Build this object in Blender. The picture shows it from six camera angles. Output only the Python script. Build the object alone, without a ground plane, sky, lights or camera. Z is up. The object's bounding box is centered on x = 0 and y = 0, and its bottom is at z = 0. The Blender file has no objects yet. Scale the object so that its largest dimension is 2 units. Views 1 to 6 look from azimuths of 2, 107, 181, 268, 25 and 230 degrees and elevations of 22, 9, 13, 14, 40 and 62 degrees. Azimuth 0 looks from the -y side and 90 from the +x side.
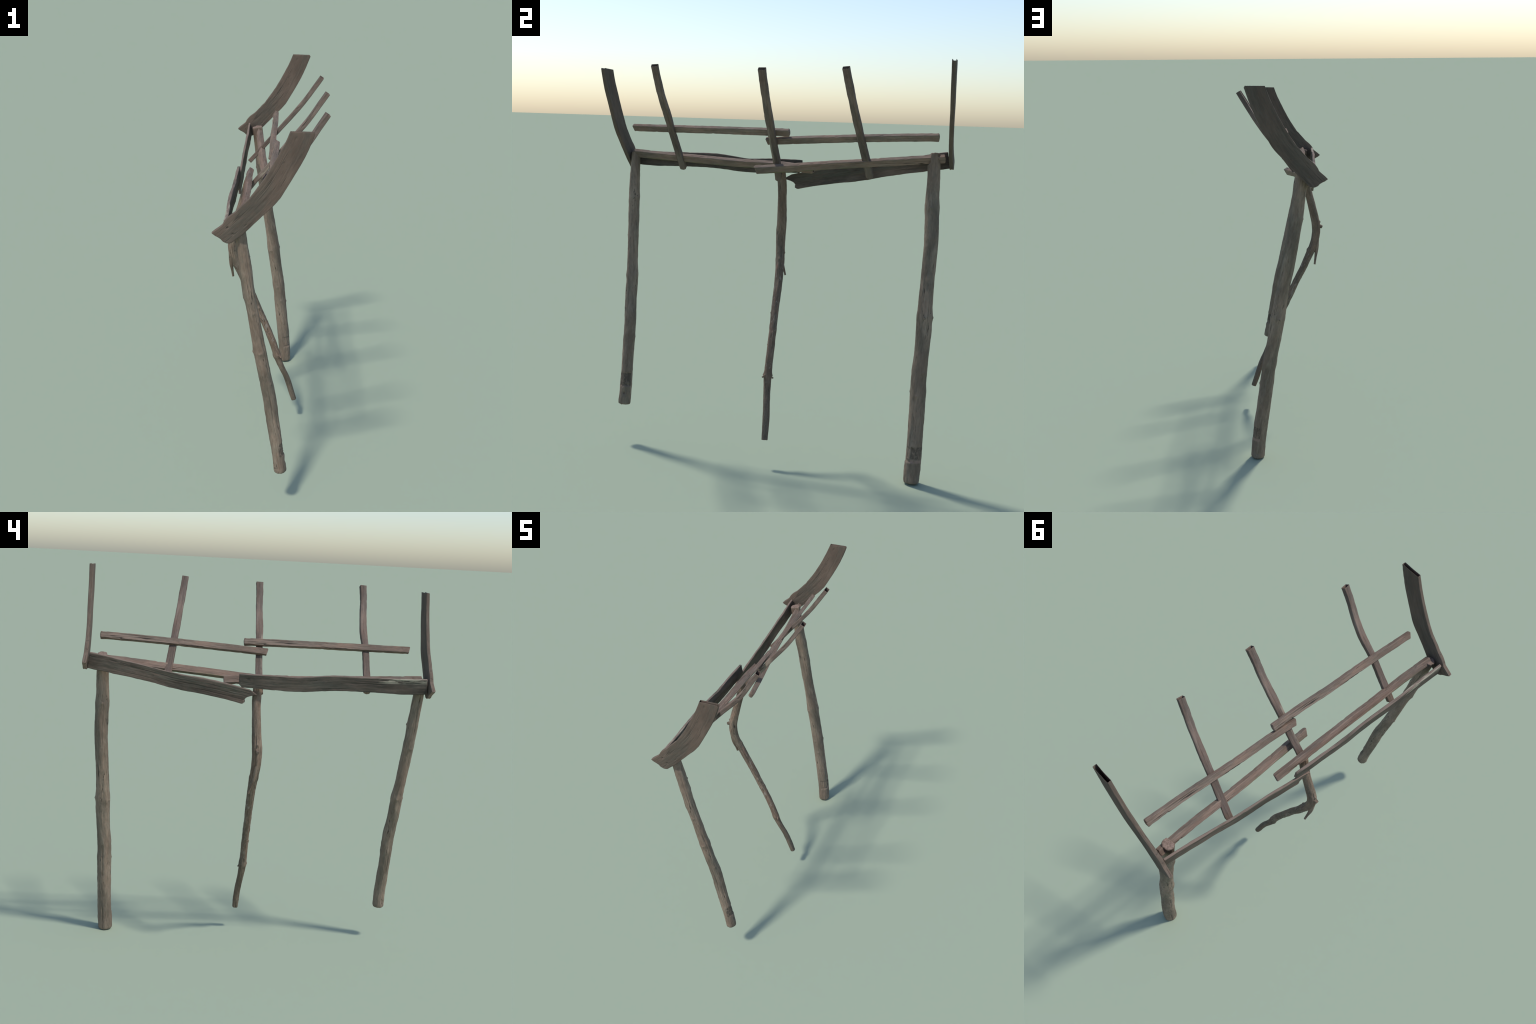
"""Weathered wooden manger / hay rack: two stout posts and a crooked branch prop carry
two rails, two front boards, two curved end boards, three bent slats and two upper rails."""
import bpy, math
import numpy as np
from mathutils import Vector, Matrix, noise

TAU = 2 * math.pi

# ------------------------------------------------------------------ small maths helpers
def spline(points):
    """Natural cubic spline through evenly parametrised control points, linear outside 0..1."""
    p = np.array(points, float)
    if p.ndim == 1:
        p = p[:, None]
    n = len(p)
    h = 1.0 / (n - 1)
    A = np.eye(n)
    b = np.zeros_like(p)
    for i in range(1, n - 1):
        A[i, i - 1:i + 2] = (1, 4, 1)
        b[i] = 6 * (p[i - 1] - 2 * p[i] + p[i + 1]) / h ** 2
    m = np.linalg.solve(A, b)

    def f(s):
        s = np.atleast_1d(np.asarray(s, float))
        sc = np.clip(s, 0, 1)
        k = np.minimum((sc / h).astype(int), n - 2)
        t = (sc - k * h)[:, None]
        a, c = p[k], p[k + 1]
        d = (c - a) / h - h * (2 * m[k] + m[k + 1]) / 6
        val = a + d * t + m[k] * t ** 2 / 2 + (m[k + 1] - m[k]) * t ** 3 / (6 * h)
        der = d + m[k] * t + (m[k + 1] - m[k]) * t ** 2 / (2 * h)
        return val + der * (s - sc)[:, None]
    return f


def unit(v):
    v = np.asarray(v, float)
    return v / np.linalg.norm(v, axis=-1, keepdims=True)


def nz(x, y, z):
    return noise.noise(Vector((x, y, z)))


def fbm(x, y, z):
    return nz(x, y, z) + .5 * nz(2.1 * x + 7, 2.1 * y, 2.1 * z) + .25 * nz(4.3 * x, 4.3 * y + 3, 4.3 * z)


def bump(d, r):
    d = abs(d) / r
    return 0.0 if d >= 1 else (1 - d * d) ** 2


def smooth_step(a, b, x):
    t = min(1.0, max(0.0, (x - a) / (b - a)))
    return t * t * (3 - 2 * t)

# ------------------------------------------------------------------ materials
def wood_material(name, bend, half, style, accents=()):
    """Old wood whose grain follows the part.  bend = (fx, fy) curve samples of the part's
    centre line in its own frame, half = half length of the part along local z."""
    mat = bpy.data.materials.new(name)
    mat.use_nodes = True
    nt = mat.node_tree
    N, L = nt.nodes, nt.links
    bsdf = N['Principled BSDF']

    def node(kind, **kw):
        n = N.new(kind)
        for k, v in kw.items():
            setattr(n, k, v)
        return n

    def put(sock, v):
        if hasattr(v, 'is_linked') or hasattr(v, 'links'):
            L.new(v, sock)
        else:
            sock.default_value = v

    def math_(op, a, b=0.0, clamp=False):
        n = node('ShaderNodeMath', operation=op, use_clamp=clamp)
        put(n.inputs[0], a)
        put(n.inputs[1], b)
        return n.outputs[0]

    def ramp_range(x, a, b, c=0.0, d=1.0):
        n = node('ShaderNodeMapRange', interpolation_type='SMOOTHSTEP')
        put(n.inputs[0], x)
        n.inputs[1].default_value, n.inputs[2].default_value = a, b
        n.inputs[3].default_value, n.inputs[4].default_value = c, d
        return n.outputs[0]

    def mix(fac, a, b, mode='MIX'):
        n = node('ShaderNodeMix', data_type='RGBA', blend_type=mode)
        put(n.inputs[0], fac)
        put(n.inputs[6], a)
        put(n.inputs[7], b)
        return n.outputs[2]

    def noise_tex(vec, scale, detail=4, rough=.55, dist=0.0):
        n = node('ShaderNodeTexNoise')
        L.new(vec, n.inputs['Vector'])
        n.inputs['Scale'].default_value = scale
        n.inputs['Detail'].default_value = detail
        n.inputs['Roughness'].default_value = rough
        n.inputs['Distortion'].default_value = dist
        return n.outputs['Fac']

    sep = node('ShaderNodeSeparateXYZ')
    L.new(node('ShaderNodeTexCoord').outputs['Object'], sep.inputs[0])
    X, Y, Z = sep.outputs
    zn = math_('MULTIPLY_ADD', Z, .5 / half)
    zn.node.inputs[2].default_value = .5

    def unbend(coord, samples):
        lo, hi = min(samples), max(samples)
        if hi - lo < .002:
            return coord
        fc = node('ShaderNodeFloatCurve')
        L.new(zn, fc.inputs['Value'])
        c = fc.mapping.curves[0]
        k = len(samples)
        while len(c.points) < k:
            c.points.new(.5, .5)
        for i, s in enumerate(samples):
            c.points[i].location = (i / (k - 1), (s - lo) / (hi - lo))
        fc.mapping.update()
        off = math_('MULTIPLY_ADD', fc.outputs[0], hi - lo)
        off.node.inputs[2].default_value = lo
        return math_('SUBTRACT', coord, off)

    gx, gy = unbend(X, bend[0]), unbend(Y, bend[1])

    def coords(stretch, shift):
        n = node('ShaderNodeCombineXYZ')
        L.new(math_('ADD', gx, shift), n.inputs[0])
        L.new(gy, n.inputs[1])
        L.new(math_('MULTIPLY', Z, stretch), n.inputs[2])
        return n.outputs[0]

    seed = style.get('seed', 0.0)
    st = style.get('stretch', .07)
    grain = noise_tex(coords(st, seed), style.get('grain', 95), 6, .68, .25)
    fibre = noise_tex(coords(st * .7, seed + 3), 420, 3, .6)
    patch = noise_tex(coords(.30, seed + 5), style.get('patch', 11), 4, .6, .4)
    tint = noise_tex(coords(.22, seed + 9), 16, 3, .55)
    blot = noise_tex(coords(.16, seed + 13), 34, 4, .6, .5)
    speck = noise_tex(coords(.8, seed + 21), 300, 2, .5)
    split = noise_tex(coords(st * .35, seed + 17), 38, 3, .45, .2)

    g = math_('ADD', math_('MULTIPLY', grain, .7), math_('MULTIPLY', fibre, .3))
    cr = node('ShaderNodeValToRGB')
    L.new(g, cr.inputs[0])
    e = cr.color_ramp.elements
    e[0].position, e[0].color = .36, (*style['dark'], 1)
    e[1].position, e[1].color = .66, (*style['light'], 1)
    m = e.new(.5)
    m.color = (*style['mid'], 1)
    col = cr.outputs[0]
    col = mix(ramp_range(tint, .45, .62, 0, style.get('warm_amount', .6)), col, (*style['warm'], 1))
    col = mix(ramp_range(tint, .50, .36, 0, style.get('cool_amount', .5)), col, (*style['cool'], 1))
    mottle = noise_tex(coords(.35, seed + 27), 110, 3, .6)
    col = mix(ramp_range(mottle, .52, .64, 0, .45), col, (*style['warm'], 1))
    col = mix(ramp_range(mottle, .46, .34, 0, .45), col, (*style['cool'], 1))
    v = ramp_range(patch, .34, .66, style.get('patch_lo', .74), style.get('patch_hi', 1.2))
    gray = node('ShaderNodeCombineColor')
    for i in range(3):
        L.new(v, gray.inputs[i])
    col = mix(1.0, col, gray.outputs[0], 'MULTIPLY')
    # dark weather stains and pale flecks
    col = mix(ramp_range(blot, .60, .74, 0, style.get('stain', .55)), col, (*[c * .42 for c in style['dark']], 1))
    col = mix(ramp_range(speck, .64, .76, 0, style.get('fleck', .30)), col, (*style['pale'], 1))
    # hairline splits along the grain
    line = math_('ABSOLUTE', math_('SUBTRACT', split, .5))
    gate = ramp_range(patch, .48, .58)
    crack = math_('MULTIPLY', ramp_range(line, .011, .002), gate)
    col = mix(math_('MULTIPLY', crack, style.get('crack', .8)), col, (.012, .010, .009, 1))
    # local accents: pale or coloured streak zones at a stretch of the length
    for acc in accents:
        za, zb = acc['z']
        zone = math_('MULTIPLY', ramp_range(zn, za, za + acc.get('soft', .05)), ramp_range(zn, zb, zb - acc.get('soft', .05)))
        for axis, key in ((gx, 'x'), (gy, 'y')):
            if key in acc:
                a, b = acc[key]
                w = acc.get('edge', .004)
                zone = math_('MULTIPLY', zone, math_('MULTIPLY', ramp_range(axis, a - w, a + w), ramp_range(axis, b + w, b - w)))
        t = noise_tex(coords(acc.get('stretch', .12), seed + 31), acc.get('scale', 60), 4, .65, 1.2)
        zone = math_('MULTIPLY', zone, ramp_range(t, acc.get('lo', .44), acc.get('hi', .6), 0, acc.get('amount', .8)))
        col = mix(zone, col, (*acc['color'], 1))
    L.new(col, bsdf.inputs['Base Color'])
    put(bsdf.inputs['Roughness'], style.get('rough', .85))
    bsdf.inputs['Specular IOR Level'].default_value = .22
    bh = math_('SUBTRACT', math_('ADD', g, math_('MULTIPLY', speck, .12)), math_('MULTIPLY', crack, .8))
    bp = node('ShaderNodeBump')
    bp.inputs['Strength'].default_value = .6
    bp.inputs['Distance'].default_value = .0018
    L.new(bh, bp.inputs['Height'])
    L.new(bp.outputs[0], bsdf.inputs['Normal'])
    return mat


def cut_material():
    """Sawn or broken end grain: paler, pinkish, with coarse flecks."""
    mat = bpy.data.materials.new('cut_wood')
    mat.use_nodes = True
    nt = mat.node_tree
    N, L = nt.nodes, nt.links
    tc = N.new('ShaderNodeTexCoord')
    n = N.new('ShaderNodeTexNoise')
    n.inputs['Scale'].default_value = 120
    n.inputs['Detail'].default_value = 5
    L.new(tc.outputs['Object'], n.inputs['Vector'])
    r = N.new('ShaderNodeValToRGB')
    L.new(n.outputs['Fac'], r.inputs[0])
    r.color_ramp.elements[0].position = .34
    r.color_ramp.elements[0].color = (.15, .108, .084, 1)
    r.color_ramp.elements[1].position = .62
    r.color_ramp.elements[1].color = (.245, .178, .142, 1)
    b = N['Principled BSDF']
    L.new(r.outputs[0], b.inputs['Base Color'])
    b.inputs['Roughness'].default_value = .9
    b.inputs['Specular IOR Level'].default_value = .2
    bp = N.new('ShaderNodeBump')
    bp.inputs['Strength'].default_value = .5
    bp.inputs['Distance'].default_value = .002
    L.new(n.outputs['Fac'], bp.inputs['Height'])
    L.new(bp.outputs[0], b.inputs['Normal'])
    return mat


POST = dict(dark=(.140, .106, .076), mid=(.214, .164, .121), light=(.280, .222, .168), warm=(.242, .172, .126),
            cool=(.174, .148, .112), pale=(.34, .265, .20), grain=120, stretch=.16, stain=.3, patch=14)
BRANCH = dict(dark=(.092, .068, .048), mid=(.182, .135, .098), light=(.275, .210, .156), warm=(.220, .147, .104),
              cool=(.125, .108, .080), pale=(.36, .29, .24), grain=110, stretch=.18, fleck=.6, stain=.6, patch_lo=.66)
PLANK = dict(dark=(.122, .088, .066), mid=(.188, .139, .107), light=(.248, .190, .150), warm=(.222, .147, .109),
             cool=(.160, .133, .107), pale=(.29, .23, .19), grain=125, stretch=.08, stain=.35)
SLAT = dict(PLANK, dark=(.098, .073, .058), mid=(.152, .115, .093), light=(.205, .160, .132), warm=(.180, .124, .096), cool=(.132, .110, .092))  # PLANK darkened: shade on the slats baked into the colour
BOARD = dict(dark=(.082, .062, .047), mid=(.120, .092, .070), light=(.157, .124, .096), warm=(.142, .100, .075),
             cool=(.105, .092, .072), pale=(.20, .165, .13), grain=95, stretch=.08, stain=.25, fleck=.2, crack=.45, patch_lo=.82, patch_hi=1.14)
CUT = cut_material()

# ------------------------------------------------------------------ mesh assembly
RACK = bpy.data.objects.new('wooden_hay_rack', None)
RACK.empty_display_size = .2
bpy.context.scene.collection.objects.link(RACK)
RACK["label"] = "weathered wooden hay rack on two posts and a crooked branch"
RACK["category"] = "hay rack"


def local_frame(centre, side):
    """Matrix whose z runs along the part's chord and whose x is the section's width."""
    ends = centre([0.0, 1.0])
    z = unit(ends[1] - ends[0])
    x = unit(side - z * np.dot(side, z))
    y = np.cross(z, x)
    o = (ends[0] + ends[1]) / 2
    M = Matrix(((x[0], y[0], z[0], o[0]), (x[1], y[1], z[1], o[1]), (x[2], y[2], z[2], o[2]), (0, 0, 0, 1)))
    return M, np.linalg.norm(ends[1] - ends[0]) / 2


def make_part(name, verts, faces, centre, side, style, parent=RACK, cut_faces=(), accents=(), samples=9):
    M, half = local_frame(centre, side)
    inv = np.array(M.inverted())
    v = np.asarray(verts, float)
    loc = v @ inv[:3, :3].T + inv[:3, 3]
    me = bpy.data.meshes.new(name)
    me.from_pydata(loc.tolist(), [], faces)
    c = centre(np.linspace(0, 1, samples)) @ inv[:3, :3].T + inv[:3, 3]
    # resample the bend evenly along local z
    zs = np.linspace(-half, half, samples)
    bx, by = np.interp(zs, c[:, 2], c[:, 0]), np.interp(zs, c[:, 2], c[:, 1])
    me.materials.append(wood_material(name + '_wood', (bx.tolist(), by.tolist()), half, style, accents))
    me.materials.append(CUT)
    me.polygons.foreach_set('use_smooth', [True] * len(faces))
    idx = np.zeros(len(faces), dtype=np.int32)
    for f in cut_faces:
        idx[f] = 1
    me.polygons.foreach_set('material_index', idx)
    me.update()
    ob = bpy.data.objects.new(name, me)
    bpy.context.scene.collection.objects.link(ob)
    ob.matrix_world = M
    if parent is not None:
        ob.parent = parent
        pw = parent.get('frame')
        if pw:
            ob.matrix_parent_inverse = Matrix([pw[i * 4:i * 4 + 4] for i in range(4)]).inverted()
    ob['frame'] = [x for row in M for x in row]
    return ob


def tube_faces(n, m, start=0):
    f = []
    for i in range(n - 1):
        for j in range(m):
            k = (j + 1) % m
            f.append((start + i * m + j, start + i * m + k, start + (i + 1) * m + k, start + (i + 1) * m + j))
    return f

# ------------------------------------------------------------------ round timber
def post(name, centres, radii, seed, style=POST, knots=(), rings=(), grooves=(), marks=(), flats=(), rough=1.0,
         top_cut=None, cap=(.35, .35), m=84, step=.004, accents=(), oval=0.0, parent=RACK, bend_samples=9):
    """Round timber along a spline (first point = top).  knots: (s, angle, size, height);
    rings: (s, height, width); grooves: (s0, s1, angle, depth, width); marks: carved patches
    (s0, s1, angle0, angle1, depth); flats: (s0, s1, angle, depth)."""
    c, r = spline(centres), spline([q + .0004 for q in radii])
    probe = c(np.linspace(0, 1, 200))
    length = np.linalg.norm(np.diff(probe, axis=0), axis=1).sum()
    n = int(length / step)
    ref = np.array((1.0, 0, 0))
    verts = []
    body = np.linspace(0, 1, n)
    r0, r1 = float(r(0)[0, 0]), float(r(1)[0, 0])
    # rounded ends: a few rings that draw the section in before the flat cap
    ends0 = [(.0, .0), (.0, .45), (.0, .80), (cap[0] * .12, .93), (cap[0] * .5, .985)]
    ends1 = [(cap[1] * .5, .985), (cap[1] * .12, .93), (.0, .80), (.0, .45), (.0, .0)]
    rows = [(d * r0 / length, k) for d, k in ends0]
    rows += [(s, 1.0) for s in body if cap[0] * r0 / length <= s <= 1 - cap[1] * r1 / length]
    rows += [(1 - d * r1 / length, k) for d, k in ends1]
    for si, (s, k) in enumerate(rows):
        p = c([s])[0]
        t = unit(c([s + .01])[0] - c([s - .01])[0])
        u = unit(ref - t * np.dot(ref, t))
        w = np.cross(t, u)
        w = w if w[1] > 0 else -w
        R = float(r([s])[0, 0])
        L0 = s * length
        for j in range(m):
            a = TAU * j / m
            ca, sa = math.cos(a), math.sin(a)
            d = rough * (.0022 * fbm(ca * 1.1 + seed, sa * 1.1, L0 * 6) + .0010 * fbm(ca * 2.4, sa * 2.4 + seed, L0 * 24) + .0011 * fbm(ca * 4 + seed, sa * 4, L0 * 5)
                         + .0005 * nz(ca * 12, sa * 12 + seed, L0 * 14) + .0005 * nz(ca * 9, sa * 9 + seed, L0 * 60))
            for ks, ka, kr, kh in knots:
                da = (a - ka + math.pi) % TAU - math.pi
                q = math.hypot((s - ks) * length, da * R) / kr
                if q < 1.6:
                    d += kh * (math.exp(-q * q * 2.2) - .55 * math.exp(-((q - .55) / .16) ** 2) * .5)
            for rs, rh, rw in rings:
                d += rh * bump((s - rs) * length + .014 * nz(ca * 1.6, sa * 1.6, rs * 50), rw) * max(.1, .8 + 1.1 * nz(ca * 1.4 + 4, sa * 1.4, rs * 9))
            for g0, g1, ga, gd, gw in grooves:
                if g0 < s < g1:
                    off = .12 * nz(L0 * 9, ga, seed)
                    da = (a - ga - off + math.pi) % TAU - math.pi
                    d -= gd * bump(da * R, gw) * min(1, 6 * (s - g0) / (g1 - g0), 6 * (g1 - s) / (g1 - g0))
            for m0, m1, a0, a1, md in marks:
                mid, hw = (a0 + a1) / 2, (a1 - a0) / 2
                da = (a - mid + math.pi) % TAU - math.pi
                if m0 < s < m1 and abs(da) < hw:
                    fs, fa = (s - m0) / (m1 - m0), (da + hw) / (2 * hw)
                    e = min(1, 14 * fs, 14 * (1 - fs), 14 * fa, 14 * (1 - fa))
                    bars = .6 * (abs(math.sin(fa * 11 + 1.2 * nz(fs * 3, seed, 1))) > .72 and fs < .66) + .7 * (.72 < fs < .80)
                    d -= md * e * (1 - .7 * bars)
            x = R * (1 + oval * math.cos(2 * a)) + d
            for f0, f1, fa, fd in flats:
                if f0 <= s < f1:
                    edge = smooth_step(0, .25, (f1 - s) / (f1 - f0))
                    lim = (R - fd * edge) / max(.15, math.cos(a - fa)) if math.cos(a - fa) > 0 else 9
                    x = min(x, lim)
            x *= k
            q = p + u * (x * ca) + w * (x * sa)
            if top_cut and s < .02:
                q = q + t * top_cut * (.5 + .5 * ca * .6 + .5 * fbm(ca * 1.5 * k + 3, sa * 1.5 * k, seed)) * k
            if k < .9:
                q = q + t * (.0028 * min(1, R / .028) ** 2 * fbm(ca * k * 2.5, sa * k * 2.5, seed + 5)) * (1 if s < .5 else -1)
            verts.append(q)
    rows_n = len(rows)
    faces = tube_faces(rows_n, m)
    cut = [i for i in range(len(faces)) if i // m < 3 or i // m >= rows_n - 4]
    ob = make_part(name, verts, faces, c, np.array((1.0, 0, 0)), style, cut_faces=cut, accents=accents,
                   parent=parent, samples=bend_samples)
    return ob

# ------------------------------------------------------------------ sawn timber
def section(w, t, wall=0.0, bevel=.0022, du=.0022):
    """Rounded rectangle outline, counter-clockwise, as (u, v) pairs."""
    w, t = w / 2 - wall, t / 2 - wall
    b = max(.0003, min(bevel, .45 * t) - wall * .5)
    out = []
    nu, nv = max(3, int(2 * (w - b) / du)), max(2, int(2 * (t - b) / du))
    corners = [(1, 1, 0), (-1, 1, 1), (-1, -1, 2), (1, -1, 3)]
    for sx, sy, q in corners:
        cx, cy = sx * (w - b), sy * (t - b)
        for k in range(4):
            a = (q + k / 3) * math.pi / 2
            out.append((cx + b * math.cos(a), cy + b * math.sin(a)))
        if q % 2 == 0:
            for i in range(1, nu):
                out.append((sx * (w - b) * (1 - 2 * i / nu), sy * t))
        else:
            for i in range(1, nv):
                out.append((sx * w, sy * (t - b) * (1 - 2 * i / nv)))
    return out


def plank(name, centres, widths, thick, side0, side1, seed, style=PLANK, step=.004, du=.0022, wobble=(.0016, .001),
          grain=.00035, begin=None, finish=None, hollow=0.0, dents=(), splits=(), edge=None, cup=0.0, bevel=.0022,
          accents=(), end_round=.004, chips=0.0):
    """Sawn timber lofted along a spline.  side0/side1: direction of the width at either end.
    begin/finish(u, v) give how far (metres) the end face reaches in at that place of the section;
    dents: (s, u, face, length, breadth, depth); splits: (s0, s1, u, face, depth, breadth);
    edge(s, sign) moves the narrow edges; hollow = depth of the open first end."""
    widths = [w + .0009 for w in widths]  # allowance for worn edges
    c, wd = spline(centres), spline(widths)
    probe = c(np.linspace(0, 1, 200))
    length = np.linalg.norm(np.diff(probe, axis=0), axis=1).sum()
    wm = float(np.mean(widths))
    side0, side1 = np.array(side0, float), np.array(side1, float)
    ss = np.linspace(-.08, 1.08, 260)
    cc = c(ss)
    tt = unit(np.gradient(cc, axis=0))
    kk = np.clip(ss, 0, 1)[:, None]
    sd = side0 * (1 - kk) + side1 * kk
    uu = unit(sd - tt * (sd * tt).sum(1)[:, None])
    vv = np.cross(tt, uu)

    def at(s):
        x = (s + .08) / 1.16 * 259
        i = int(min(258, max(0, x)))
        f = x - i
        return [(q[i] * (1 - f) + q[i + 1] * f) for q in (cc, uu, vv)] + [tt[i]]

    def place(s, u, v, relief=True):
        C, U, V, T = at(s)
        k = float(wd([min(1, max(0, s))])[0, 0]) / wm
        L0 = s * length
        un, vn = u / (wm / 2), v / (thick / 2)
        x, y = u * k, v
        y += cup * (un * un - .33)
        if relief:
            sg = 1 if un > 0 else -1
            x += sg * abs(un) ** 3 * wobble[0] * (fbm(L0 * 9, sg * 5 + seed, 2) + .6 * nz(L0 * 40, sg * 3 + seed, 5 + vn))
            if edge:
                x += abs(un) ** 2 * sg * edge(s, sg)
            y += wobble[1] * fbm(L0 * 5, seed + 9, 1) * (1 if abs(vn) > .5 else abs(vn))
            y += .6 * wobble[1] * vn * fbm(L0 * 8, seed + 4, u * 30)
            g = grain * (fbm(u * 160 + seed, vn, L0 * 6) + .6 * nz(u * 420 + seed, vn, L0 * 14))
            y += vn * g
            x += un * abs(un) ** 6 * grain * 1.2 * fbm(v * 260 + seed, un, L0 * 9)
            if chips and abs(un) > .6:
                q = nz(L0 * 26, sg * 7 + seed, vn * .8)
                x -= sg * chips * smooth_step(.35, .6, q)
            for ds, du_, face, dl, db, dd in dents:
                if face * vn > .3:
                    q = ((s - ds) * length / dl) ** 2 + ((un - du_) * wm / 2 / db) ** 2
                    if q < 1:
                        y -= face * dd * (1 - q) ** 1.5
            for s0, s1, su, face, sdp, sb in splits:
                if s0 < s < s1 and face * vn > .3:
                    line = su + .10 * nz(L0 * 12, su * 9, seed)
                    y -= face * sdp * bump((un - line) * wm / 2, sb) * min(1, 5 * (s - s0) / (s1 - s0), 5 * (s1 - s) / (s1 - s0))
        return C + U * x + V * y

    outline = section(wm, thick, 0, bevel, du)
    m = len(outline)
    n = max(12, int(length / step))
    s_a = [(begin(u / (wm / 2), v / (thick / 2)) / length if begin else 0.0) for u, v in outline]
    s_b = [1 - (finish(u / (wm / 2), v / (thick / 2)) / length if finish else 0.0) for u, v in outline]
    verts, faces, cut = [], [], []

    def ring(fn):
        base = len(verts)
        for j in range(m):
            verts.append(fn(j))
        return base

    def join(a, b):
        for j in range(m):
            k = (j + 1) % m
            faces.append((a + j, a + k, b + k, b + j))

    er = end_round / length
    prev = None

    def scaled(s_list, f, ds):
        # ring drawn in towards the middle of the section by the factor f
        def fn(j):
            u, v = outline[j]
            keep = 1 - (1 - f) * min(.5, .5 * thick / wm)
            return place(s_list[j] + ds, u * keep, v * f, True)
        return fn

    if hollow:
        wall = .0010
        # match the inner outline to the outer one point for point
        inn = [(u * (1 - 2 * wall / wm), v * (1 - 2 * wall / thick)) for u, v in outline]
        depth = hollow / length
        bottom = ring(lambda j: place(depth, 0, 0, False))
        prev = bottom
        for f in np.linspace(1, 0, 26):
            b = ring(lambda j: place(s_a[j] + (depth - s_a[j]) * f, *inn[j]))
            join(prev, b)
            prev = b
        body = np.linspace(0, 1, n)
    else:
        a0 = ring(scaled(s_a, .0, 0))
        a1 = ring(scaled(s_a, .55, 0))
        join(a0, a1)
        a2 = ring(scaled(s_a, .86, er * .10))
        join(a1, a2)
        cut += list(range(0, len(faces)))
        a3 = ring(scaled(s_a, .965, er * .45))
        join(a2, a3)
        prev = a3
        body = np.linspace(0, 1, n)
    for f in body:
        b = ring(lambda j: place((s_a[j] + (0 if hollow else er)) * (1 - f) + (s_b[j] - er) * f, *outline[j]))
        join(prev, b)
        prev = b
    for f, ds, is_cut in ((.965, -er * .45, False), (.86, -er * .10, True), (.55, 0, True), (0, 0, True)):
        b = ring(scaled(s_b, f, ds))
        c0 = len(faces)
        join(prev, b)
        prev = b
        if is_cut:
            cut += list(range(c0, len(faces)))
    return make_part(name, verts, faces, c, (side0 + side1) / 2, style, cut_faces=cut, accents=accents)


def styled(base, **kw):
    d = dict(base)
    d.update(kw)
    return d

# ================================================================== THE RACK
# --- stout posts -----------------------------------------------------------------
post('post', [(-.129, .766, 1.571), (-.108, .7716, 1.439), (-.0862, .7756, 1.3085), (-.0649, .7829, 1.178),
              (-.0411, .7827, 1.0476), (-.0154, .7817, .9178), (.0094, .7821, .7875), (.0322, .7824, .6562),
              (.0567, .7781, .5248), (.0744, .7802, .3926), (.0934, .7813, .2613), (.1119, .7807, .1304), (.1243, .7775, .0032)],
     [.0291, .0302, .0339, .0334, .0327, .0333, .0365, .0354, .0355, .0363, .0362, .0373, .0375], 1.7,
     style=styled(POST, seed=1.3), top_cut=-.004,
     rings=[(.495, .0020, .034), (.165, .0012, .04), (.255, .0010, .03), (.655, .0012, .04), (.72, .0010, .04)],
     knots=[(.497, .15, .017, .004), (.495, 1.75, .016, .004), (.165, -.1, .017, .004), (.66, .55, .014, .004),
            (.73, -.1, .014, .0035), (.50, 4.3, .015, .004), (.155, 3.3, .017, .0045), (.66, -1.7, .013, .003),
            (.98, 1.6, .012, -.003), (.72, -1.4, .014, .003)],
     grooves=[(.12, .30, -2.9, .0035, .004), (.38, .60, 3.3, .002, .004), (.66, .80, 3.05, .005, .005), (.24, .38, .1, .003, .006),
              (.42, .50, .15, .003, .006), (.90, 1.0, 2.9, .005, .004), (.05, .13, -1.4, .002, .006), (.55, .75, -1.1, .002, .005)],
     marks=[(.885, .934, -1.75, .20, .0042)], flats=[(0, .035, -1.35, .011)],
     accents=[dict(z=(.886, .926), soft=.003, edge=.002, color=(.085, .066, .050), stretch=.3, scale=90, lo=.34, hi=.56, amount=.8, x=(-.004, .2), y=(-.2, .012)),
              dict(z=(.926, .938), soft=.003, edge=.002, color=(.29, .20, .16), lo=.3, hi=.5, amount=.8, x=(-.004, .2), y=(-.2, .012))])
post('post', [(-.1402, -.8247, 1.5165), (-.1202, -.8164, 1.4035), (-.1005, -.8104, 1.2923), (-.0834, -.8028, 1.1813),
              (-.0596, -.7949, 1.072), (-.0383, -.7874, .9627), (-.016, -.7778, .8543), (.008, -.7721, .7456),
              (.0334, -.7626, .6374), (.0527, -.7607, .5274), (.0723, -.7587, .4175), (.094, -.7549, .3077), (.1133, -.7556, .1955)],
     [.026, .026, .028, .027, .0268, .0272, .0292, .0286, .0301, .0303, .0298, .0301, .0318], 5.2,
     style=styled(POST, seed=4.1),
     rings=[(.49, .0018, .032), (.18, .0012, .03), (.26, .0012, .04), (.645, .0013, .04), (.735, .0012, .03)],
     knots=[(.49, 3.0, .016, .004), (.18, 1.2, .014, .004), (.49, -1.5, .016, .0035), (.735, 2.2, .013, .003), (.27, 3.4, .016, .003),
            (.13, .6, .006, .006), (.62, 5.6, .014, .003), (.98, 4.2, .012, -.003), (.33, 5.0, .014, .003), (.956, .15, .013, -.011), (.93, -.2, .008, -.005)],
     grooves=[(.05, .22, 3.3, .003, .004), (.3, .45, 3.9, .002, .004), (.62, .80, -1.4, .004, .004), (.9, 1.0, -1.7, .004, .004),
              (.74, .84, 3.5, .0025, .003), (.2, .4, .2, .002, .006), (.4, .6, -.6, .0025, .005)],
     marks=[(.875, .93, -.9, 1.35, .0040)], flats=[(0, .09, -.9, .005)], cap=(.35, .55),
     accents=[dict(z=(.876, .929), soft=.003, edge=.002, color=(.070, .056, .044), stretch=.3, scale=90, lo=.36, hi=.56, amount=.75, x=(.008, .2))])

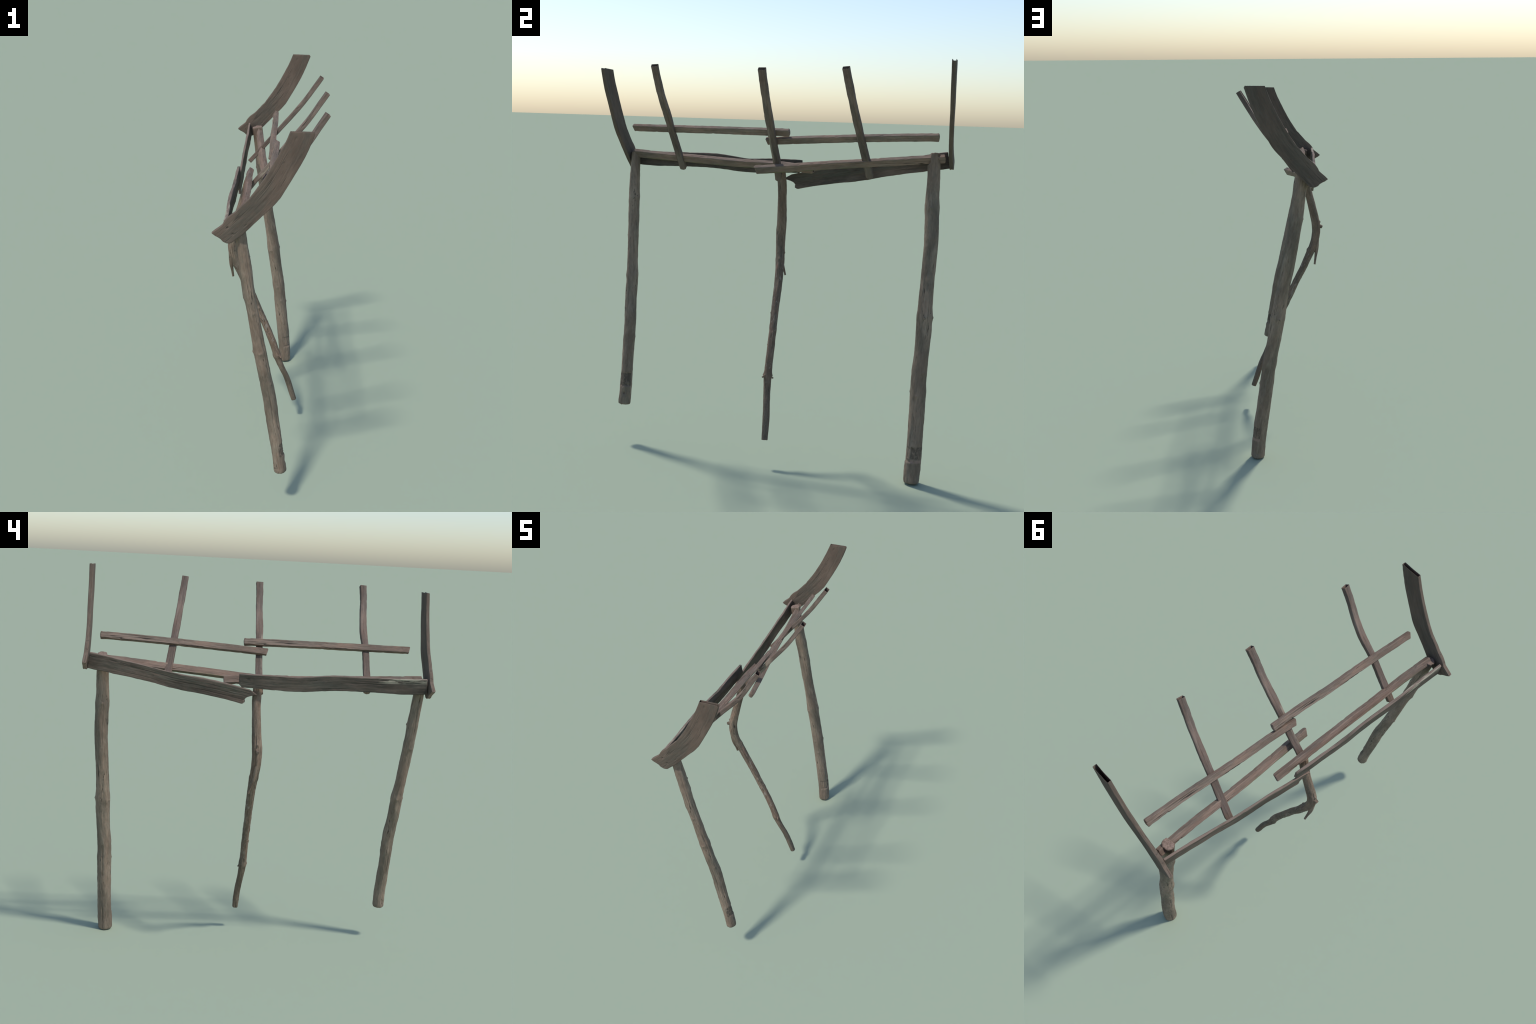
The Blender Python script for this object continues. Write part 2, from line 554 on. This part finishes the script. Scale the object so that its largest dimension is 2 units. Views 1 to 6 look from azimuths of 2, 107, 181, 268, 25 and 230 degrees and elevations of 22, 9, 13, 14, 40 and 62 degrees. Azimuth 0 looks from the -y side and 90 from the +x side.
# --- crooked branch prop with its torn barb, knob and thorns ----------------------
branch = post('branch_prop', [(-.1345, -.0049, 1.462), (-.1496, -.0011, 1.3985), (-.1666, -.0013, 1.3237), (-.1851, -.0055, 1.2493),
              (-.2023, -.0102, 1.1744), (-.2087, -.014, 1.0968), (-.1915, -.0095, 1.0195), (-.1598, -.0008, .9459),
              (-.1259, .0044, .8711), (-.0881, .0072, .7964), (-.0532, .0103, .7196), (-.0178, .0146, .6435),
              (.0155, .0173, .5677), (.0452, .0192, .492), (.0703, .0221, .4161), (.1005, .0292, .3438),
              (.1317, .0387, .2734), (.1559, .0457, .202), (.1802, .0505, .1316)],
     [.0225, .0225, .0218, .0227, .0239, .0239, .0224, .0216, .0199, .0192, .0187, .0180, .0184, .0188, .0186, .0165, .0164, .0162, .0146],
     9.4, style=styled(BRANCH, seed=7.7), m=64, bend_samples=19, cap=(.3, .2), rough=.9,
     rings=[(.766, .0028, .026), (.36, .002, .02), (.60, .0015, .02)],
     knots=[(.235, 3.25, .014, .006), (.766, 2.0, .012, .004), (.766, -1.0, .012, .004), (.33, 2.2, .012, .004), (.36, .2, .012, .003), (.55, -1.2, .008, .003),
            (.62, .3, .008, .003), (.66, -1.5, .008, .0035), (.48, 3.4, .01, .002)],
     grooves=[(.18, .36, 3.0, .004, .004), (.22, .40, -2.2, .0035, .004), (.40, .55, -1.0, .002, .003), (.05, .2, -.4, .002, .004),
              (.45, .7, .6, .002, .003)],
     accents=[dict(z=(.30, .78), soft=.06, color=(.30, .26, .22), stretch=.25, scale=70, lo=.54, hi=.66, amount=.7),
              dict(z=(.30, .75), soft=.06, color=(.225, .125, .090), stretch=.15, scale=55, lo=.58, hi=.68, amount=.7)])


def spike(name, base, tip, r0, r1, seed, mid=None, flat=1.0):
    b, t = np.array(base), np.array(tip)
    q = (b + t) / 2 if mid is None else np.array(mid)
    return post(name, [b, (b + q) / 2, q, (q + t) / 2, t], [r0, r0 * .92 + r1 * .08, (r0 + r1) / 2, r1 * 1.15, r1], seed,
                style=styled(BRANCH, seed=seed), m=28, step=.003, rough=.45, cap=(.3, .8), parent=branch, oval=flat)


spike('torn_barb', (-.212, -.020, 1.075), (-.2005, .0195, .903), .0140, .0050, 3.1, mid=(-.2105, -.006, .985), flat=.12)
spike('knot_stub', (-.215, -.0135, 1.140), (-.2465, -.0165, 1.128), .0125, .0085, 6.1, flat=.05)
spike('thorn', (.074, .0165, .434), (.0900, -.0015, .4245), .0110, .0032, 2.2, flat=0.0)
spike('thorn', (.069, .029, .430), (.0590, .0485, .4170), .0115, .0032, 8.2, flat=0.0)
spike('thorn', (-.006, .006, .588), (.004, -.004, .586), .0040, .0020, 5.2, flat=0.0)

# --- curved end boards (split hollow at the upper end) -----------------------------
def board_edge(s, sg):
    """Ragged upper edge: a swelling with a step just above the foot of the board."""
    if sg < 0:
        return .0055 * bump(s - .845, .075) - .003 * smooth_step(.895, .92, s) * (1 - smooth_step(.92, 1.0, s)) - .0015 * bump(s - .63, .03)
    return .002 * bump(s - .52, .10) - .002 * bump(s - .93, .06)


def board_foot(un, vn):
    return .026 * max(0.0, (un - .35) / .65) ** 2 - .012 * smooth_step(.1, -1.0, un) + .002 * nz(un * 3, 0, 4)


def level_cut(lean, drop):
    """Horizontal saw cut across a leaning board, with the outer corner broken off."""
    return lambda un, vn: lean * un + drop * smooth_step(.86, 1.0, un) + .0008 * nz(un * 9, vn, 2)


BOARD_WIDTHS = [.099, .0996, .1012, .102, .1015, .0965, .0945, .095, .0925]
BOARD_EXTRA = dict(step=.004, du=.0024, hollow=.30, edge=board_edge, finish=board_foot, wobble=(.0012, .0010), chips=.0012, cup=.0012,
                   dents=[(.905, -.45, 1, .008, .006, .006), (.91, .35, 1, .007, .009, .004), (.80, .55, 1, .012, .004, .002),
                          (.26, -.30, 1, .004, .003, .003), (.06, -.35, 1, .014, .008, .0015), (.90, .30, -1, .010, .005, .004),
                          (.33, .1, 1, .02, .006, .001), (.35, -.2, -1, .004, .004, .003)],
                   splits=[(.55, .80, .45, 1, .0018, .0018), (.86, 1.02, .55, 1, .0018, .0018), (.08, .42, -.1, -1, .0012, .002),
                           (.60, .86, .05, -1, .0010, .002), (.0, .25, .35, -1, .0012, .0025)])
plank('end_board', [(.1141, .8606, 1.9988), (.0893, .8589, 1.9299), (.0594, .8569, 1.8632), (.0263, .8561, 1.7978), (-.0112, .8534, 1.7348),
                    (-.0556, .8504, 1.6763), (-.1043, .8474, 1.6206), (-.1552, .8457, 1.5663), (-.2085, .8472, 1.5131)],
      BOARD_WIDTHS, .019, (.94, .032, -.341), (.705, .077, -.705), 2.4, style=styled(BOARD, seed=2.0),
      begin=level_cut(-.0175, .008), **BOARD_EXTRA)
plank('end_board', [(.1151, -.8592, 1.9376), (.0911, -.8595, 1.8686), (.0601, -.8576, 1.8026), (.0272, -.856, 1.7373), (-.0097, -.855, 1.6734),
                    (-.0546, -.8552, 1.6133), (-.1057, -.8558, 1.5566), (-.1576, -.8550, 1.4994), (-.2135, -.8590, 1.4475)],
      BOARD_WIDTHS, .018, (.944, .023, -.328), (.677, .093, -.73), 2.4, style=styled(BOARD, seed=2.0),
      begin=level_cut(-.0175, .006), **BOARD_EXTRA)

# --- bent slats ----------------------------------------------------------------------
SLAT_EXTRA = dict(step=.004, du=.0022, hollow=.16, wobble=(.0016, .0012), chips=.0012, bevel=.003,
                  finish=lambda un, vn: .006 * un * un + .002 * nz(un * 2, vn, 1),
                  dents=[(.30, -.3, 1, .02, .003, .002), (.52, .4, 1, .025, .003, .002), (.95, .2, -1, .004, .003, .003), (.44, .2, -1, .03, .003, .002)],
                  splits=[(.25, .55, .25, 1, .002, .0018), (.40, .62, -.35, 1, .002, .0018), (.3, .6, .3, -1, .002, .0018), (.1, .3, -.1, -1, .0012, .0015)])
plank('slat', [(.2278, -.5476, 1.9509), (.1815, -.5489, 1.8742), (.1357, -.5473, 1.7962), (.0793, -.5453, 1.7239), (.0168, -.5503, 1.6557),
               (-.0431, -.552, 1.5841), (-.1019, -.5522, 1.511), (-.1618, -.5511, 1.4387)],
      [.0322, .0321, .0334, .0326, .0312, .0321, .0325, .032], .0240, (-.16, .984, .08), (.01, 1, .007), 11.0,
      style=styled(SLAT, seed=3.2), **SLAT_EXTRA)
plank('slat', [(.2441, -.0001, 1.941), (.1976, -.0019, 1.8678), (.15, -.0034, 1.7926), (.0938, -.0056, 1.7185), (.0349, -.0069, 1.6428),
               (-.0225, -.0074, 1.5631), (-.0848, -.0091, 1.4852), (-.1438, -.0149, 1.4037)],
      [.0351, .0347, .0347, .035, .0338, .0339, .0335, .0335], .0240, (-.066, .998, .017), (.15, .98, -.1), 11.0,
      style=styled(SLAT, seed=3.2), accents=[dict(z=(.46, .86), soft=.06, x=(-.03, -.007), edge=.002, color=(.30, .25, .19), lo=.35, hi=.55, amount=.75)],
      **SLAT_EXTRA)
plank('slat', [(.224, .3913, 1.952), (.1754, .4008, 1.8748), (.1261, .4093, 1.7986), (.0725, .4186, 1.7254), (.0158, .4275, 1.6544),
               (-.041, .4363, 1.5832), (-.0976, .4454, 1.5116), (-.1544, .4545, 1.4402)],
      [.0317, .0336, .0325, .0324, .0329, .0349, .0354, .0345], .0240, (.055, .995, .088), (.179, .984, -.017), 11.0,
      style=styled(SLAT, seed=3.2), **SLAT_EXTRA)

# --- upper rails ---------------------------------------------------------------------
RAIL_EXTRA = dict(step=.004, du=.002, chips=.0018, bevel=.0022, wobble=(.0016, .0012), end_round=.006,
                  dents=[(.105, -.85, 1, .045, .007, .005), (.125, -.8, 1, .008, .006, .006), (.95, .3, 1, .008, .003, .003), (.955, -.3, 1, .006, .002, .003),
                         (.45, -.1, 1, .03, .003, .002), (.52, -.6, 1, .03, .005, .002), (.95, .2, -1, .006, .003, .002)],
                  splits=[(.38, .62, -.25, 1, .0022, .0016), (.44, .75, -.6, 1, .0018, .0016), (.2, .5, .3, 1, .0012, .0015), (.5, .8, .2, -1, .002, .0016),
                          (.1, .4, -.2, -1, .0015, .0016)])
slant = lambda un, vn: .005 * (1 + un) + .0015 * nz(un * 2, vn * 2, 3)
square = lambda un, vn: .0025 * un * un + .001 * nz(un * 2, vn * 2, 8)
plank('upper_rail', [(-.023, .7988, 1.6517), (-.0205, .6296, 1.6449), (-.0211, .46, 1.6366), (-.0238, .291, 1.6268), (-.0197, .1204, 1.616), (-.0209, -.0508, 1.6039)],
      [.0345, .0322, .032, .032, .0326, .0332], .0230, (.5, 0, .866), (.5, 0, .866), 21.0, style=styled(PLANK, seed=6.6),
      begin=square, finish=lambda un, vn: .006 * (1 - un) / 2 + .001 * nz(un * 2, vn, 2), **RAIL_EXTRA)
plank('upper_rail', [(-.0017, .0745, 1.6499), (-.0019, -.0965, 1.6503), (-.0079, -.2672, 1.6504), (-.0092, -.4378, 1.6495), (-.0133, -.6075, 1.6488), (-.0189, -.7767, 1.6475)],
      [.0338, .0328, .0322, .032, .032, .0315], .0230, (.5, 0, .866), (.5, 0, .866), 21.0, style=styled(PLANK, seed=6.6),
      begin=square, finish=lambda un, vn: .006 * (1 - un) / 2 + .001 * nz(un * 2, vn, 2), **RAIL_EXTRA)

# --- lower rails ---------------------------------------------------------------------
moss = dict(color=(.120, .122, .062), stretch=.10, scale=50, lo=.42, hi=.62, amount=.7, edge=.003)
plank('lower_rail', [(-.1275, .8221, 1.5501), (-.1047, .6353, 1.5332), (-.09, .4483, 1.5143), (-.0731, .2613, 1.4969), (-.0508, .074, 1.4771), (-.033, -.1146, 1.4586)],
      [.0352, .0348, .0346, .0356, .0368, .0368], .0262, (.5, 0, .866), (.5, 0, .866), 31.0, style=styled(PLANK, seed=8.8),
      begin=square, finish=lambda un, vn: .006 * (1 - un) / 2 + .006 * abs(vn) ** 2 + .001 * nz(un * 2, vn, 2),
      accents=[dict(moss, z=(.35, .98), x=(-.03, -.012))], **RAIL_EXTRA)
plank('lower_rail', [(-.1366, .1689, 1.4663), (-.1357, -.0339, 1.4809), (-.1315, -.2337, 1.4841), (-.1302, -.4321, 1.4936), (-.128, -.6299, 1.5021), (-.1325, -.8273, 1.513)],
      [.034, .036, .0362, .0366, .0358, .0356], .0262, (.5, 0, .866), (.5, 0, .866), 31.0, style=styled(PLANK, seed=8.8),
      begin=lambda un, vn: .004 * (vn < -.4) + .001 * nz(un * 2, vn * 2, 8), finish=square, accents=[dict(moss, z=(.25, .95), x=(-.03, -.012))], **RAIL_EXTRA)

# --- front boards ----------------------------------------------------------------------
def torn_end(un, vn):
    """Broken foot: the upper lip reaches far out, the lower edge stops short in steps."""
    k = (1 - un) / 2
    reach = float(np.interp(k, (0, .10, .20, .32, .45, .60, .72, .90, 1.0), (.030, .012, .0, .012, .0265, .036, .039, .036, .043)))
    return reach + .002 * nz(un * 6, vn, 2) + .002 * (vn > 0)


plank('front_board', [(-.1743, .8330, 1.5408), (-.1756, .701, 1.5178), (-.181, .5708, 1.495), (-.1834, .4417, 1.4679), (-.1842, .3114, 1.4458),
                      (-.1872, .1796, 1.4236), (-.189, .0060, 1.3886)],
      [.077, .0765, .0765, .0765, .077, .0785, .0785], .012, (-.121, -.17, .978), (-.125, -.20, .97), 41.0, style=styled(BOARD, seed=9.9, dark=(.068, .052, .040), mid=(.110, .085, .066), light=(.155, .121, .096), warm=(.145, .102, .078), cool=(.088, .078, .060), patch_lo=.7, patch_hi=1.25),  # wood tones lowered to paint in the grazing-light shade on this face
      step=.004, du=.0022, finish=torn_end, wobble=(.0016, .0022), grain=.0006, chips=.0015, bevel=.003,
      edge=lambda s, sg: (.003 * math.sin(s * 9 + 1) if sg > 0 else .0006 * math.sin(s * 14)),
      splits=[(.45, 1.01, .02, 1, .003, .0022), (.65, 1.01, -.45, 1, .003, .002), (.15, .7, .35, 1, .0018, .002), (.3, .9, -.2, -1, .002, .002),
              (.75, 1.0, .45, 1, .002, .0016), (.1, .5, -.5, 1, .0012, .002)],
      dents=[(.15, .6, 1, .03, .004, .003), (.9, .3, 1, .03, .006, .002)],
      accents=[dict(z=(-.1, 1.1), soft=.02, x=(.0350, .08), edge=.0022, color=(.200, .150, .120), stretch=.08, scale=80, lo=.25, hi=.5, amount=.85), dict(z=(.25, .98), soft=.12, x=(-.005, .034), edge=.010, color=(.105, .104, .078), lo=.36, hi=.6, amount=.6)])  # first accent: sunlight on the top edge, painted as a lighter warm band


def chamfer(un, vn):
    return .016 * max(0.0, (-.50 - un) / .50) + .0015 * nz(un * 3, vn, 6)


def wavy(s, sg):
    """Naturally grown edges of the plank."""
    if sg > 0:
        return .0022 * math.sin(s * 11 + .6) + .002 * bump(s - .52, .12) - .003 * bump(s - .34, .10)
    return .002 * math.sin(s * 13 + 2) + .003 * bump(s - .30, .18)


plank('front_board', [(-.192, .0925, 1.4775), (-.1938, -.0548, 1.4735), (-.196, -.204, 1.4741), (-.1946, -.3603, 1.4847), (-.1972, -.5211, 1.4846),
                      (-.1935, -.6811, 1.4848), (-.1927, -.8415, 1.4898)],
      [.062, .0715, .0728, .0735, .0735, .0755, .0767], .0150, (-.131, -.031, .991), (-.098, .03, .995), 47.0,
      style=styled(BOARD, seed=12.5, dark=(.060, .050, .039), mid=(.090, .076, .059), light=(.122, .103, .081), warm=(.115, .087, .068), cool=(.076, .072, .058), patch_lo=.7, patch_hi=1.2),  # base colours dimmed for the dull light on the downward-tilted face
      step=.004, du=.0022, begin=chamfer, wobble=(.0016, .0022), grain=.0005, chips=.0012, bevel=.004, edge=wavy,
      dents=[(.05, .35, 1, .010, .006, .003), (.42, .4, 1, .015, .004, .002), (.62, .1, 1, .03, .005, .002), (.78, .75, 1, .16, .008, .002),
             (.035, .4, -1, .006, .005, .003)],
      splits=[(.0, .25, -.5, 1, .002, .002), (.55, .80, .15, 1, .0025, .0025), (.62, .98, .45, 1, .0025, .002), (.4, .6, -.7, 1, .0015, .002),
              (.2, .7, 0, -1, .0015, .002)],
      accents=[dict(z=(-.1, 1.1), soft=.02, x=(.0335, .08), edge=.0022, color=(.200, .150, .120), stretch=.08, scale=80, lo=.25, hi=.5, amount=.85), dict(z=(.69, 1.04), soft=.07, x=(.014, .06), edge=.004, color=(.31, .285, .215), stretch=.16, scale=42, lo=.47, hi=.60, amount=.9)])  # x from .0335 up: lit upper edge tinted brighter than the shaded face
for ob in bpy.data.objects:
    if 'frame' in ob:
        del ob['frame']
